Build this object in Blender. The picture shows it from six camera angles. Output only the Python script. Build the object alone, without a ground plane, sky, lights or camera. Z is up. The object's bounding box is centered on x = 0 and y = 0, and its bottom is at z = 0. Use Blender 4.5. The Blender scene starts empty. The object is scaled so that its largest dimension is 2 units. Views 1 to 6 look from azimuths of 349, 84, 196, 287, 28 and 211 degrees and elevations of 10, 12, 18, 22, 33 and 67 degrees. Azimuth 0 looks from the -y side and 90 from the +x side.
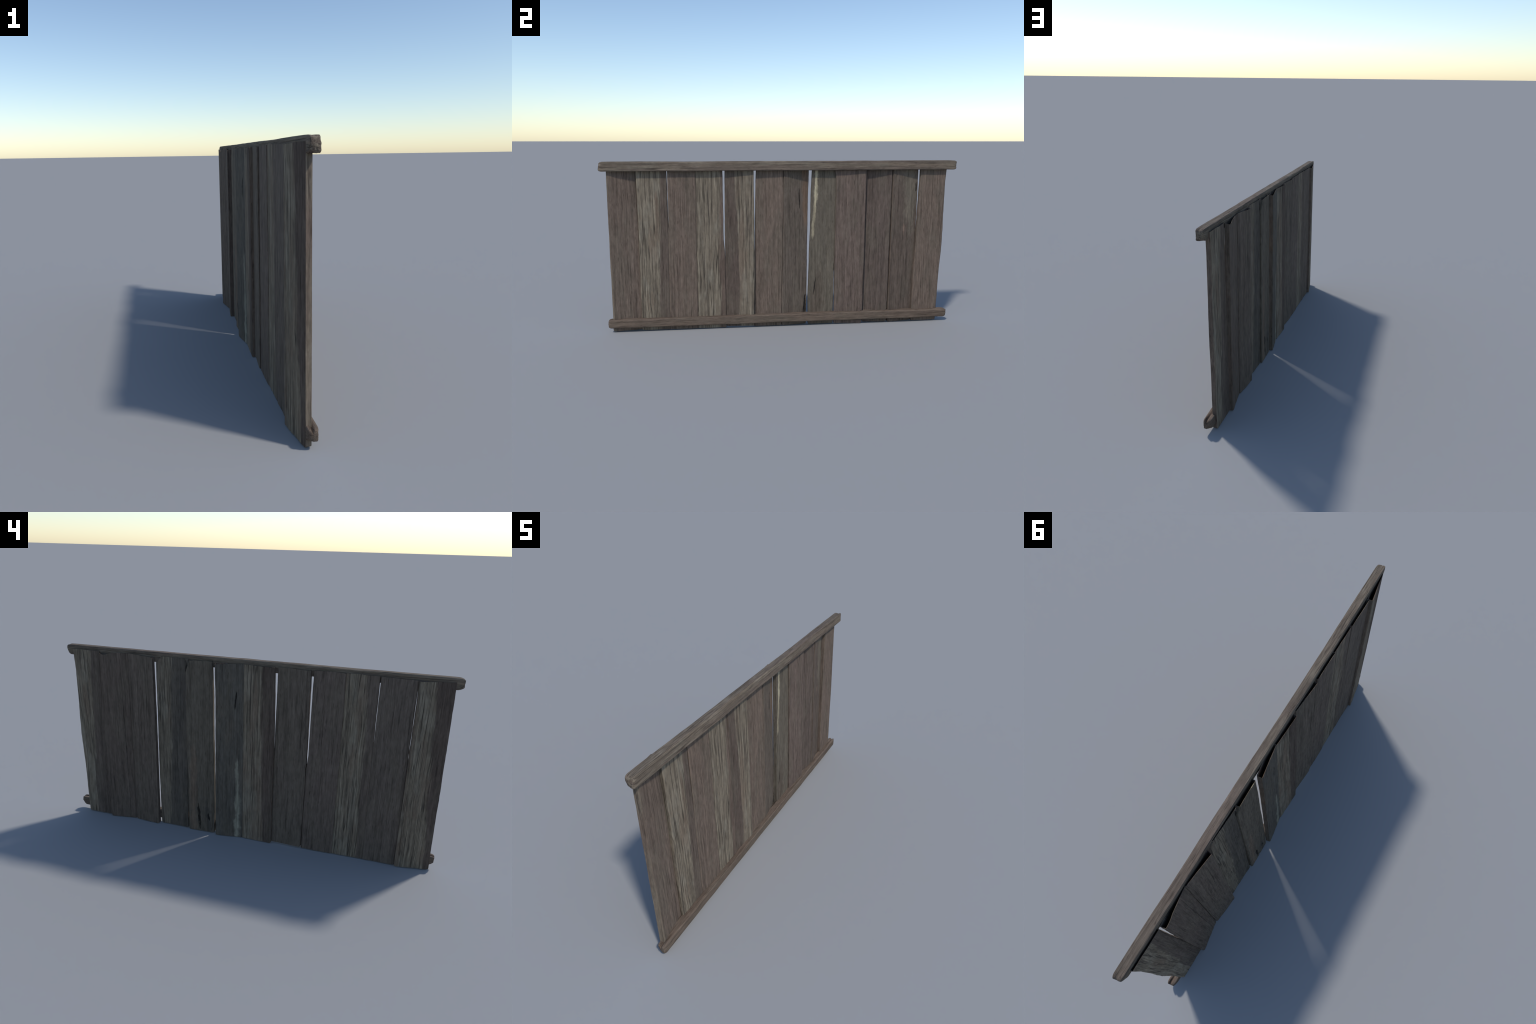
"""Weathered plank fence panel: twelve upright boards, each slightly twisted, held by two
square rails (top and bottom) on the +x side.  Metres, z up, panel runs along y."""
import bpy, math
import numpy as np

# ----------------------------------------------------------------------------- noise
def lattice(seed, i, j):
    h = (i.astype(np.int64) * 374761393 + j.astype(np.int64) * 668265263 + seed * 1442695041) & 0xFFFFFFFF
    h = ((h ^ (h >> 13)) * 1274126177) & 0xFFFFFFFF
    h = h ^ (h >> 16)
    return (h & 0xFFFFFF) / float(0xFFFFFF) * 2.0 - 1.0

def noise2(seed, u, v):
    """smooth value noise in -1..1"""
    u, v = np.broadcast_arrays(np.asarray(u, float), np.asarray(v, float))
    i, j = np.floor(u), np.floor(v)
    a, b = u - i, v - j
    a, b = a * a * (3 - 2 * a), b * b * (3 - 2 * b)
    n = lambda di, dj: lattice(seed, i + di, j + dj)
    return (n(0, 0) * (1 - a) + n(1, 0) * a) * (1 - b) + (n(0, 1) * (1 - a) + n(1, 1) * a) * b

def smooth(e0, e1, x):
    t = np.clip((x - e0) / (e1 - e0), 0, 1)
    return t * t * (3 - 2 * t)

# ----------------------------------------------------------------------------- boards
THICK = 0.0248
BACKSET = 0.0016          # how far the back face stands behind the stations below
TOP, HOLLOW = 0.9385, 0.30
# low = board edge towards -y, high = edge towards +y, as (height, y) stations;
# back = x of the back face at the low and the high edge (the twist of the board)
BOARDS = [
 dict(back=(-.0045, -.0300), low=[(0, -.9725), (.09, -.9695), (.24, -.9685), (.46, -.967), (.70, -.9655), (.94, -.9625)],
      high=[(0, -.8075), (.45, -.8080), (.55, -.8090), (.82, -.8088), (.94, -.8080)], foot=.002),
 dict(back=(-.0160, -.0150), low=[(0, -.8095), (.45, -.8085), (.55, -.8060), (.82, -.8055), (.94, -.8068)],
      high=[(0, -.6490), (.22, -.6465), (.58, -.6425), (.94, -.6430)], foot=.001),
 dict(back=(-.0135, -.0125), low=[(0, -.6510), (.22, -.6485), (.41, -.6460), (.57, -.6435), (.60, -.6415), (.73, -.6402), (.94, -.6380)],
      high=[(0, -.4900), (.5, -.4900), (.94, -.4865)], foot=.0015),
 dict(back=(-.0150, -.0130), low=[(0, -.4910), (.5, -.4910), (.94, -.4880)],
      high=[(0, -.3285), (.33, -.3295), (.45, -.3305), (.47, -.3325), (.52, -.3370), (.73, -.3370), (.94, -.3380)], foot=.001),
 dict(back=(-.0185, -.0065), low=[(0, -.3270), (.08, -.3285), (.33, -.3300), (.52, -.3290), (.73, -.3272), (.94, -.3245)],
      high=[(0, -.1660), (.21, -.1630), (.40, -.1622), (.56, -.1632), (.73, -.1642), (.94, -.1650)], foot=.006),
 dict(back=(-.0200, -.0140), low=[(0, -.1665), (.21, -.1630), (.40, -.1625), (.56, -.1600), (.64, -.1580), (.73, -.1562), (.94, -.1502)],
      high=[(0, -.0055), (.28, -.0025), (.47, .0000), (.94, .0025)], foot=.0),
 dict(back=(-.0120, -.0340), low=[(0, -.0055), (.28, -.0035), (.47, -.0005), (.94, .0020)],
      high=[(0, .1430), (.4, .1430), (.75, .1440), (.94, .1475)], foot=.0),
 dict(back=(-.0180, -.0200), low=[(0, .1550), (.08, .1540), (.17, .1520), (.39, .1562), (.61, .1606), (.76, .1612), (.90, .1652), (.94, .1675)],
      high=[(0, .3035), (.27, .3030), (.37, .3050), (.50, .3085), (.865, .3080), (.885, .3040), (.905, .2965), (.94, .2855)], foot=.0005),
 dict(back=(-.0110, -.0040), low=[(0, .3085), (.27, .3070), (.37, .3050), (.70, .3045), (.84, .3040), (.88, .2985), (.94, .2930)],
      high=[(0, .4750), (.10, .4770), (.31, .4785), (.50, .4770), (.68, .4765), (.906, .4740), (.914, .4650), (.924, .4590), (.928, .4490), (.94, .4480)], foot=.001),
 dict(back=(-.0255, -.0100), low=[(0, .4850), (.5, .4825), (.94, .4840)],
      high=[(0, .6298), (.42, .6303), (.75, .6303), (.94, .6300)], foot=.0),
 dict(back=(-.0062, -.0295), low=[(0, .6360), (.23, .6345), (.42, .6330), (.60, .6320), (.94, .6315)],
      high=[(0, .7845), (.07, .7840), (.30, .7855), (.46, .7875), (.75, .7875), (.94, .7855)], foot=.0),
 dict(back=(-.0112, -.0122), low=[(0, .7830), (.30, .7835), (.44, .7865), (.60, .7915), (.75, .7945), (.94, .7968)],
      high=[(0, .9357), (.08, .9372), (.33, .9422), (.44, .9477), (.47, .9490), (.74, .9462), (.83, .9460), (.87, .9490), (.94, .9512)], foot=.0015),
]
# top edge of each board: (fraction from low to high edge, drop below TOP)
CROWNS = {
 0: [(0, 0), (.5, .001), (1, .005)], 1: [(0, .004), (.6, .002), (1, .001)], 2: [(0, 0), (.45, .001), (.55, -.001), (1, 0)],
 4: [(0, .003), (1, .001)], 5: [(0, .004), (1, .002)], 6: [(0, .001), (.4, .002), (.7, .005), (1, .009)],
 7: [(0, .003), (.75, .003), (1, .006)], 8: [(0, -.001), (.1, 0), (.6, .001), (1, .000)],
 9: [(0, .006), (.5, .003), (1, .001)], 10: [(0, .001), (.45, .002), (.62, .004), (.75, .011), (.92, .0125), (1, .009)],
 11: [(0, .001), (1, .001)],
}
# cracks: board, side (+1 front, -1 back), (y, z) from, (y, z) to, half width, depth
CRACKS = [
 (6, 1, (.0930, .800), (.0960, .690), .0024, .0030),
 (6, 1, (.1370, .175), (.1310, .020), .0050, .0060),
 (6, 1, (.1300, .110), (.1180, .060), .0016, .0030),
 (7, 1, (.1960, .285), (.1830, .180), .0026, .0030),
 (10, 1, (.7780, .830), (.7790, .780), .0035, .0030),
 (10, -1, (.6760, .930), (.6650, .020), .0013, .0015),
 (9, -1, (.5280, .930), (.5330, .500), .0012, .0012),
 (8, -1, (.3080, .930), (.3060, .860), .0035, .0035),
 (6, -1, (.0360, .800), (.0440, .710), .0030, .0035),
 (7, -1, (.2460, .160), (.2360, .010), .0055, .0040),
 (7, -1, (.1900, .110), (.1820, .070), .0050, .0030),
]

def stations(pts, z):
    p = np.array(sorted(pts))
    return np.interp(z, p[:, 0], p[:, 1])

def segment(y, z, p0, p1, wob, seed):
    """distance to a wobbling crack line, and how far along it (0..1)"""
    py, pz, qy, qz = *p0, *p1
    t = np.clip((z - pz) / (qz - pz), 0, 1)
    line = py + (qy - py) * t + wob * noise2(seed, z * 60, 0.5)
    over = np.maximum(0, np.maximum(z - max(pz, qz), min(pz, qz) - z))
    return np.hypot(y - line, over), t

NW, NT, NZ = 46, 5, 190            # samples over the width, over the thickness, over the height

def build_board(k, spec, front_mat, back_mat):
    hs = np.linspace(0, 1, NZ)
    ring = []                                           # (width fraction, thickness fraction) round the board
    ws = np.linspace(0, 1, NW)
    ts = np.linspace(0, 1, NT + 1)
    ring += [(w, 1.0) for w in ws]                      # front, low to high
    ring += [(1.0, t) for t in ts[::-1][1:-1]]          # high edge
    ring += [(w, 0.0) for w in ws[::-1]]                # back
    ring += [(0.0, t) for t in ts[1:-1]]                # low edge
    ring = np.array(ring)
    w, t = ring[:, 0], ring[:, 1]
    n = len(ring)
    side = np.array([0] * NW + [2] * (NT - 1) + [1] * NW + [2] * (NT - 1))
    crown = np.array(CROWNS.get(k, [(0, .001), (.5, 0), (1, .001)]))
    x_mid = np.interp(w, [0, 1], spec['back'])
    drop = np.interp(w, crown[:, 0], crown[:, 1]) + .0012 * noise2(500 + k, w * 7, .3) \
        + .10 * np.maximum(0, -x_mid - .012) * (1 - t)
    top = TOP - drop
    foot = spec['foot'] + .0006 * (1 + noise2(600 + k, w * 5, .7))
    z = foot[None, :] + (top - foot)[None, :] * hs[:, None]

    lo, hi = stations(spec['low'], z), stations(spec['high'], z)
    lo = lo + .0009 * noise2(10 + k, z * 14, .2) + .0005 * noise2(40 + k, z * 45, t[None, :] * 2)
    hi = hi + .0009 * noise2(70 + k, z * 14, .2) + .0005 * noise2(100 + k, z * 45, t[None, :] * 2)
    bev = .0022 * (1 - smooth(0, .004, z - foot[None, :]))             # rounded lower corners
    lo, hi = lo + bev, hi - bev
    y = lo + (hi - lo) * w[None, :]
    back = spec['back'][0] + (spec['back'][1] - spec['back'][0]) * w[None, :] - BACKSET
    slope = (spec['back'][1] - spec['back'][0]) / .155               # boards stay square when twisted
    skew = -slope * (t[None, :] - .5) * THICK
    lo, hi, y = lo + skew, hi + skew, y + skew
    x = back + THICK * t[None, :] + 0 * z
    # soften the four long arrises
    edge = np.minimum((y - lo), (hi - y))
    r = .0032
    ease = np.where(edge < r, r - np.sqrt(np.maximum(0, r * r - (r - edge) ** 2)), 0) * .8
    sgn = np.where(t[None, :] > .5, 1.0, -1.0)
    face = (t[None, :] > .999) | (t[None, :] < .001)
    x = np.where(face, x - sgn * ease, x + (.5 - t[None, :]) * r * .8 * 2 * 0)
    sides = ~face
    x = np.where(sides, back + THICK * (t[None, :] * .70 + .15), x)
    # grain relief on the two broad faces
    relief = .00045 * noise2(130 + k, y * 130, z * 5) + .0007 * noise2(160 + k, y * 40, z * 2.0) + .0008 * noise2(190 + k, y * 10, z * 2.5)
    relief = relief - .0009 * smooth(.55, .9, noise2(220 + k, y * 70 + .8 * noise2(230 + k, z * 7, 1.5), z * 3))
    fade = smooth(0, .004, edge)
    x = np.where(face, x + sgn * relief * fade, x)
    for c, (b, s, p0, p1, hw, depth) in enumerate(CRACKS):
        if b != k:
            continue
        d, tt = segment(y, z, p0, p1, hw * .6, 300 + c)
        pinch = .35 + .65 * np.sin(np.pi * np.clip(tt, .08, .92)) ** .6
        cut = depth * (1 - smooth(.3, 1.25, d / (hw * pinch)))
        here = (t[None, :] > .999) if s > 0 else (t[None, :] < .001)
        x = np.where(here, x - s * cut, x)

    verts = np.stack([x, y, z], -1).reshape(-1, 3).tolist()
    faces, mats = [], []
    for i in range(NZ - 1):
        a = i * n
        for j in range(n):
            j2 = (j + 1) % n
            faces.append((a + j, a + j2, a + n + j2, a + n + j))
            mats.append(1 if side[j] == 1 and side[j2] == 1 else 0)
    faces.append(tuple(range(n - 1, -1, -1))); mats.append(0)      # foot
    # rotted-out end grain: a deep slot sunk into the top of the board
    last = (NZ - 1) * n
    rows = [NZ - 1] + [int(q) for q in np.linspace(NZ - 2, NZ * (1 - HOLLOW), 14)]
    rings = [last]
    for q in rows:
        rings.append(len(verts))
        rim = q == NZ - 1                                # the rotten rim is sharp, the wall thickens below
        lw = (.0007 if rim else .0020) / float((hi - lo)[q].mean())
        inset = .035 if rim else .14
        for j in range(n):
            wj = lw + (1 - 2 * lw) * w[j]
            tj = inset + (1 - 2 * inset) * t[j]
            xx = spec['back'][0] + (spec['back'][1] - spec['back'][0]) * wj - BACKSET + THICK * tj
            verts.append((xx, lo[q, j] + (hi - lo)[q, j] * wj, z[q, j] - .0002))
    for a, b in zip(rings[:-1], rings[1:]):
        for j in range(n):
            j2 = (j + 1) % n
            faces.append((a + j, a + j2, b + j2, b + j)); mats.append(0)
    faces.append(tuple(rings[-1] + j for j in range(n))); mats.append(0)
    return make_mesh('plank', verts, faces, [front_mat, back_mat], mats)

def make_mesh(name, verts, faces, materials, mats):
    me = bpy.data.meshes.new(name)
    me.from_pydata(verts, [], faces)
    for m in materials:
        me.materials.append(m)
    me.polygons.foreach_set('material_index', mats)
    me.update()
    me.shade_smooth()
    me.set_sharp_from_angle(angle=math.radians(42))
    return me

# ----------------------------------------------------------------------------- rails
def build_rail(seed, x0, x1, z0, z1, ends, groove, mat):
    """square bar along y with worn, chopped ends; groove = depth of the split in the end faces"""
    per = 14
    u = []
    for a in range(4):                                  # unit square ring with eased corners
        for q in np.linspace(-1, 1, per, endpoint=False):
            u.append([(q, -1), (1, q), (-q, 1), (-1, -q)][a])
    u = np.array(u, float)
    e = .82                                             # ease corners
    m = np.abs(u)
    corner = np.clip((m.min(1) - e) / (1 - e), 0, 1)
    u = u * (1 - .085 * corner ** 1.5)[:, None]
    n = len(u)
    span = ends[1] - ends[0]
    ds = [0, .003, .0065, .010, .014, .019, .025, .032]
    ys = np.concatenate([[ends[0] + d for d in ds], np.linspace(ends[0] + .04, ends[1] - .04, 260), [ends[1] - d for d in ds[::-1]]])
    cx, cz, hx, hz = (x0 + x1) / 2, (z0 + z1) / 2, (x1 - x0) / 2, (z1 - z0) / 2
    verts = []
    for y in ys:
        d = min(y - ends[0], ends[1] - y)
        lowend = y < 0
        s = float(np.interp(d, [0, .003, .0065, .012, .020], [.72, .83, .90, .97, 1.0]))
        ang = np.arctan2(u[:, 1], u[:, 0])
        lump = noise2(seed + (3 if lowend else 9), np.cos(ang) * 1.6 + 5, np.sin(ang) * 1.6 + 5)
        hack = np.clip(1 - d / .028, 0, 1)
        sc = s * (1 - .10 * hack * np.maximum(0, lump))
        w1 = .0011 * noise2(seed + 20, y * 4.5, .5) + .0006 * noise2(seed + 21, y * 17, .5)
        w2 = .0010 * noise2(seed + 22, y * 4.0, .5) + .0006 * noise2(seed + 23, y * 15, .5)
        grain = .0006 * noise2(seed + 30, ang * 5, y * 5) + .0004 * noise2(seed + 31, ang * 14, y * 8)
        X = cx + (hx + grain) * u[:, 0] * sc + w1
        Z = cz + (hz + grain) * u[:, 1] * sc + w2
        # the back lower arris is hewn off towards the ends
        cutoff = np.clip(-u[:, 0] - u[:, 1] - .9, 0, 1.1) * hack
        X = X + .005 * cutoff
        Z = Z + .007 * cutoff
        if groove:                                      # split running in from the end along the upper face
            g = np.exp(-((X - (cx + .001 + .003 * math.sin(y * 40))) / .0042) ** 2) * (u[:, 1] > .45)
            Z = Z - groove * g * max(0, 1 - d / .085) ** .8
        verts += np.stack([X, np.full(n, y) + .004 * (1 + lump) * .7 * hack * (1 if lowend else -1) * (d < .02), Z], -1).tolist()
    faces = []
    for i in range(len(ys) - 1):
        for j in range(n):
            j2 = (j + 1) % n
            faces.append((i * n + j, (i + 1) * n + j, (i + 1) * n + j2, i * n + j2))
    c0 = len(verts)
    verts.append((cx, ends[0] + .002, cz)); verts.append((cx, ends[1] - .002, cz))
    L = (len(ys) - 1) * n
    for j in range(n):
        j2 = (j + 1) % n
        faces.append((j, j2, c0)); faces.append((L + j2, L + j, c0 + 1))
    return make_mesh('rail', verts, faces, [mat], [0] * len(faces))

# ----------------------------------------------------------------------------- materials
class Nodes:
    """small helper that wires shader math"""
    def __init__(self, name):
        self.mat = bpy.data.materials.new(name)
        self.mat.use_nodes = True
        self.nt = self.mat.node_tree
        self.nt.nodes.clear()
    def new(self, kind, **kw):
        nd = self.nt.nodes.new(kind)
        for a, b in kw.items():
            setattr(nd, a, b)
        return nd
    def put(self, sock, v):
        if hasattr(v, 'is_output'):
            self.nt.links.new(v, sock)
        else:
            sock.default_value = v
    def math(self, op, a, b=0.0, clamp=False):
        nd = self.new('ShaderNodeMath', operation=op, use_clamp=clamp)
        self.put(nd.inputs[0], a); self.put(nd.inputs[1], b)
        return nd.outputs[0]
    def remap(self, v, a, b, c=0.0, d=1.0):
        nd = self.new('ShaderNodeMapRange', interpolation_type='SMOOTHSTEP')
        for s, q in zip(nd.inputs[:5], (v, a, b, c, d)):
            self.put(s, q)
        return nd.outputs[0]
    def mix(self, f, a, b, blend='MIX'):
        nd = self.new('ShaderNodeMix', data_type='RGBA', blend_type=blend)
        self.put(nd.inputs[0], f)
        for s, q in ((nd.inputs[6], a), (nd.inputs[7], b)):
            self.put(s, q if hasattr(q, 'is_output') else (*q, 1.0))
        return nd.outputs[2]
    def vec(self, x, y, z):
        nd = self.new('ShaderNodeCombineXYZ')
        for s, q in zip(nd.inputs, (x, y, z)):
            self.put(s, q)
        return nd.outputs[0]
    def noise(self, v, detail=3.0, rough=.55, scale=1.0, w=None):
        nd = self.new('ShaderNodeTexNoise')
        self.put(nd.inputs['Vector'], v)
        nd.inputs['Scale'].default_value = scale
        nd.inputs['Detail'].default_value = detail
        nd.inputs['Roughness'].default_value = rough
        return nd.outputs[0]

BROWN_D, BROWN, BROWN_L = (.066, .048, .041), (.138, .103, .083), (.192, .145, .120)
GREY_D, GREY, GREY_L = (.050, .041, .034), (.172, .141, .107), (.292, .246, .188)
OLIVE = (.118, .099, .078)
UMBER = (.090, .068, .057)

def wood(name, seed, along, zones, streaks=(), cracks=(), tone=1.0, base=BROWN, pale_end=False):
    """weathered timber.  along = 'z' or 'y' (grain direction).
    zones: (from, to, slant, strength) bands across the grain bleached to striped grey;
    streaks: (colour, y0, z0, y1, z1, half width) stains; cracks: dark lines"""
    N = Nodes(name)
    tc = N.new('ShaderNodeTexCoord')
    sep = N.new('ShaderNodeSeparateXYZ')
    N.put(sep.inputs[0], tc.outputs['Object'])
    X, Y, Z = sep.outputs
    if along == 'z':
        A, L, D = Y, Z, X
    else:
        A, L, D = Z, Y, X
    off = seed * 7.31
    def field(sa, sl, sd, detail=3.0, rough=.55, o=0.0, a=None):
        a = A if a is None else a
        return N.noise(N.vec(N.math('ADD', N.math('MULTIPLY', a, sa), off + o),
                             N.math('ADD', N.math('MULTIPLY', L, sl), off * 1.7 + o),
                             N.math('ADD', N.math('MULTIPLY', D, sd), off * .6)), detail, rough)
    warp = N.math('MULTIPLY', N.math('SUBTRACT', field(7, 3.2, 7, 2, .5, 3.1), .5), .016)
    warp2 = N.math('MULTIPLY', N.math('SUBTRACT', field(20, 11, 20, 2, .5, 5.3), .5), .004)
    AW = N.math('ADD', N.math('ADD', A, warp), warp2)
    fibre = field(240, 6.5, 240, 5, .73, 1.0, AW)
    mottle = field(80, 22, 80, 4, .62, 23.0, AW)
    fine = field(520, 14, 520, 2, .6, 2.0, AW)
    broad = field(70, 2.4, 70, 3, .6, 4.0, AW)
    blotch = field(13, 4.2, 13, 4, .6, 6.0)
    check = N.math('ABSOLUTE', N.math('SUBTRACT', field(58, 1.0, 58, 2.5, .5, 8.0, AW), .5))
    check = N.remap(check, .002, .024, 1, 0)
    gate = N.remap(field(24, 5, 24, 2, .5, 9.0), .40, .60)
    speck = N.remap(field(260, 26, 260, 1.5, .5, 11.0, AW), .64, .74)
    # brown, tighter timber
    bf = N.math('ADD', N.math('MULTIPLY', fibre, .62), N.math('MULTIPLY', broad, .38))
    k = lambda c, f: tuple(min(1, q * f) for q in c)
    bl = tuple(q * 1.32 for q in base)
    bd = tuple(q * .50 for q in base)
    brown = N.mix(N.remap(bf, .36, .50), k(bd, tone), k(base, tone))
    brown = N.mix(N.remap(bf, .50, .66), brown, k(bl, tone))
    brown = N.mix(N.math('MULTIPLY', N.remap(blotch, .44, .66), .42), brown, k(OLIVE, tone))
    brown = N.mix(N.math('MULTIPLY', speck, .65), brown, k(BROWN_D, .75 * tone))
    bchk = N.math('MULTIPLY', N.math('MULTIPLY', check, gate), .45)
    brown = N.mix(bchk, brown, k(BROWN_D, .7 * tone))
    # bleached, furrowed timber
    furrow = N.math('ADD', N.math('MULTIPLY', field(120, 4.0, 120, 3, .6, 12.0, AW), .5), N.math('MULTIPLY', fibre, .5))
    grey = N.mix(N.remap(furrow, .38, .49), k(GREY_D, 1.4 * tone), k(GREY, tone))
    grey = N.mix(N.remap(furrow, .50, .64), grey, k(GREY_L, .92 * tone))
    grey = N.mix(N.math('MULTIPLY', N.remap(field(20, 6, 20, 3, .6, 14.0), .50, .64), .30), grey, k((.27, .245, .20), tone))
    grey = N.mix(N.math('MULTIPLY', N.remap(field(17, 3, 17, 3, .6, 15.0), .53, .66), .45), grey, k((.155, .108, .080), tone))
    grey = N.mix(N.math('MULTIPLY', check, .85), grey, k(GREY_D, .8 * tone))
    mask = None
    wob = N.math('MULTIPLY', N.math('SUBTRACT', field(26, 2.8, 26, 4, .65, 17.0), .5), .060)
    wob = N.math('ADD', wob, N.math('MULTIPLY', N.math('SUBTRACT', fibre, .5), .016))
    for (a0, a1, slant, strength) in zones:
        pos = N.math('ADD', N.math('ADD', A, wob), N.math('MULTIPLY', N.math('SUBTRACT', L, .47), -slant))
        m = N.math('MULTIPLY', N.remap(pos, a0 - .006, a0 + .006), N.remap(pos, a1 - .006, a1 + .006, 1, 0))
        m = N.math('MULTIPLY', m, strength)
        mask = m if mask is None else N.math('MAXIMUM', mask, m)
    if pale_end:                                        # bleached towards the -y end of a rail
        m = N.math('MULTIPLY', N.remap(L, -.95, -.25, .85, 0), N.remap(broad, .40, .60))
        mask = m if mask is None else N.math('MAXIMUM', mask, m)
    col = brown if mask is None else N.mix(mask, brown, grey)

    def near(y0, z0, y1, z1, hw, soft, taper=False):
        """mask round a line in (y, z), with ragged edges"""
        t = N.math('DIVIDE', N.math('SUBTRACT', Z, z0), z1 - z0, clamp=True)
        cy = N.math('ADD', N.math('MULTIPLY', t, y1 - y0), y0)
        dy = N.math('ABSOLUTE', N.math('SUBTRACT', N.math('ADD', Y, N.math('MULTIPLY', N.math('SUBTRACT', field(40, 20, 40, 4, .7, 20.0), .5), hw * 3.6)), cy))
        over = N.math('MAXIMUM', N.math('SUBTRACT', Z, max(z0, z1)), N.math('SUBTRACT', min(z0, z1), Z))
        over = N.math('MAXIMUM', over, 0.0)
        d = N.math('ADD', dy, N.math('MULTIPLY', over, .25))
        if taper:
            d = N.math('DIVIDE', d, N.math('ADD', N.math('MULTIPLY', N.math('MULTIPLY', t, N.math('SUBTRACT', 1.0, t)), 3.4), .2))
        d = N.math('ADD', d, N.math('MULTIPLY', N.math('SUBTRACT', fibre, .5), hw * 1.2))
        return N.remap(d, hw * (1 - soft), hw * (1 + soft), 1, 0)
    for (c, y0, z0, y1, z1, hw, f) in streaks:
        m = N.math('MULTIPLY', near(y0, z0, y1, z1, hw, .75), f)
        shade = N.mix(N.remap(furrow, .38, .60), k(c, .62), k(c, 1.15))
        col = N.mix(m, col, shade)
    for (y0, z0, y1, z1, hw) in cracks:
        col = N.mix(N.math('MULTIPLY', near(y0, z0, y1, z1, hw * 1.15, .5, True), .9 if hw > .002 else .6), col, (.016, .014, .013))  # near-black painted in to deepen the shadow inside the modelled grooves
    shade = N.remap(mottle, .30, .70, .86, 1.15)
    col = N.mix(1.0, col, N.vec(shade, shade, N.math('MULTIPLY', shade, .975)), 'MULTIPLY')
    b = N.new('ShaderNodeBsdfPrincipled')
    N.put(b.inputs['Base Color'], col)
    N.put(b.inputs['Roughness'], N.remap(fibre, .3, .7, .92, .74))
    b.inputs['Specular IOR Level'].default_value = .10
    h = N.math('ADD', N.math('MULTIPLY', fibre, .6), N.math('MULTIPLY', fine, .25))
    h = N.math('SUBTRACT', h, N.math('MULTIPLY', check, .5 if mask is not None else .2))
    bump = N.new('ShaderNodeBump')
    bump.inputs['Strength'].default_value = .55
    bump.inputs['Distance'].default_value = .0014
    N.put(bump.inputs['Height'], h)
    N.put(b.inputs['Normal'], bump.outputs[0])
    out = N.new('ShaderNodeOutputMaterial')
    N.put(out.inputs[0], b.outputs[0])
    return N.mat

# where the bleached bands lie on each face: (from y, to y, slant, strength)
FRONT = {
 0: dict(zones=[(-.985, -.962, 0, .55)]),
 1: dict(zones=[(-.83, -.690, .03, .95)], base=(.105, .080, .066)),
 2: dict(),
 3: dict(zones=[(-.492, -.358, .01, .95)], base=(.118, .086, .070)),
 4: dict(zones=[(-.255, -.15, -.03, .85)], base=(.096, .072, .060)),
 5: dict(),
 6: dict(base=(.116, .091, .074), streaks=[((.175, .112, .076), .125, .92, .130, .64, .016, .65)]),
 7: dict(base=OLIVE, streaks=[((.40, .350, .250), .1915, .93, .1860, .74, .0085, .9), ((.36, .305, .215), .185, .76, .1730, .54, .0065, .85),
                              ((.105, .078, .062), .21, .22, .19, .02, .03, .6)]),
 8: dict(base=(.128, .095, .080)),
 9: dict(base=(.104, .079, .067)),
 10: dict(base=(.110, .083, .068), streaks=[((.185, .158, .122), .735, .93, .750, .64, .034, .55), ((.23, .16, .125), .712, .572, .712, .555, .006, .8)]),
 11: dict(),
}
BACK = {
 0: dict(zones=[(-.915, -.78, .06, .85)], base=UMBER),
 1: dict(base=(.115, .092, .078)),
 2: dict(zones=[(-.600, -.48, .03, .85)], base=(.112, .088, .074)),
 3: dict(base=(.118, .092, .078)),
 4: dict(base=(.115, .093, .077)),
 5: dict(zones=[(-.100, .02, .03, .8)], base=UMBER),
 6: dict(base=(.092, .082, .071), streaks=[((.25, .235, .19), .030, .42, .022, .20, .007, .85), ((.27, .255, .205), .022, .22, .026, .01, .012, .85)]),
 7: dict(base=(.112, .094, .076), streaks=[((.160, .115, .086), .270, .42, .275, .02, .018, .7), ((.045, .042, .040), .195, .14, .185, .03, .012, .6)]),
 8: dict(zones=[(.400, .50, -.04, .75)], base=(.086, .074, .064)),
 9: dict(base=(.118, .093, .077)),
 10: dict(base=(.108, .083, .069)),
 11: dict(zones=[(.865, .97, -.03, .9)], base=(.104, .081, .068)),
}

# ----------------------------------------------------------------------------- assembly
root = bpy.data.objects.new('wooden_fence_panel', None)
bpy.context.scene.collection.objects.link(root)
root['label'] = 'weathered grey-brown wooden plank fence panel with two rails'
root['category'] = 'fence panel'

def add(name, mesh):
    ob = bpy.data.objects.new(name, mesh)
    bpy.context.scene.collection.objects.link(ob)
    ob.parent = root
    return ob

for k, spec in enumerate(BOARDS):
    crack = lambda s: [(*p0, *p1, hw) for (b, sd, p0, p1, hw, dp) in CRACKS if b == k and sd == s]
    fm = wood('plank_front_wood', 1 + k, 'z', FRONT[k].get('zones', []), FRONT[k].get('streaks', ()), crack(1), base=FRONT[k].get('base', BROWN))
    bm = wood('plank_back_wood', 21 + k, 'z', BACK[k].get('zones', []), BACK[k].get('streaks', ()), crack(-1), base=BACK[k].get('base', BROWN))
    add('plank', build_board(k, spec, fm, bm))

top_wood = wood('top_rail_wood', 51, 'y', [(.928, .95, -.012, .5)], base=(.128, .099, .080), pale_end=True)
low_wood = wood('bottom_rail_wood', 57, 'y', [], base=(.125, .093, .073))
add('rail', build_rail(900, -.0035, .0350, .9047, .9558, (-1.0, 1.0), .002, top_wood))
add('rail', build_rail(950, -.0035, .0345, .0258, .0746, (-.996, .994), .013, low_wood))
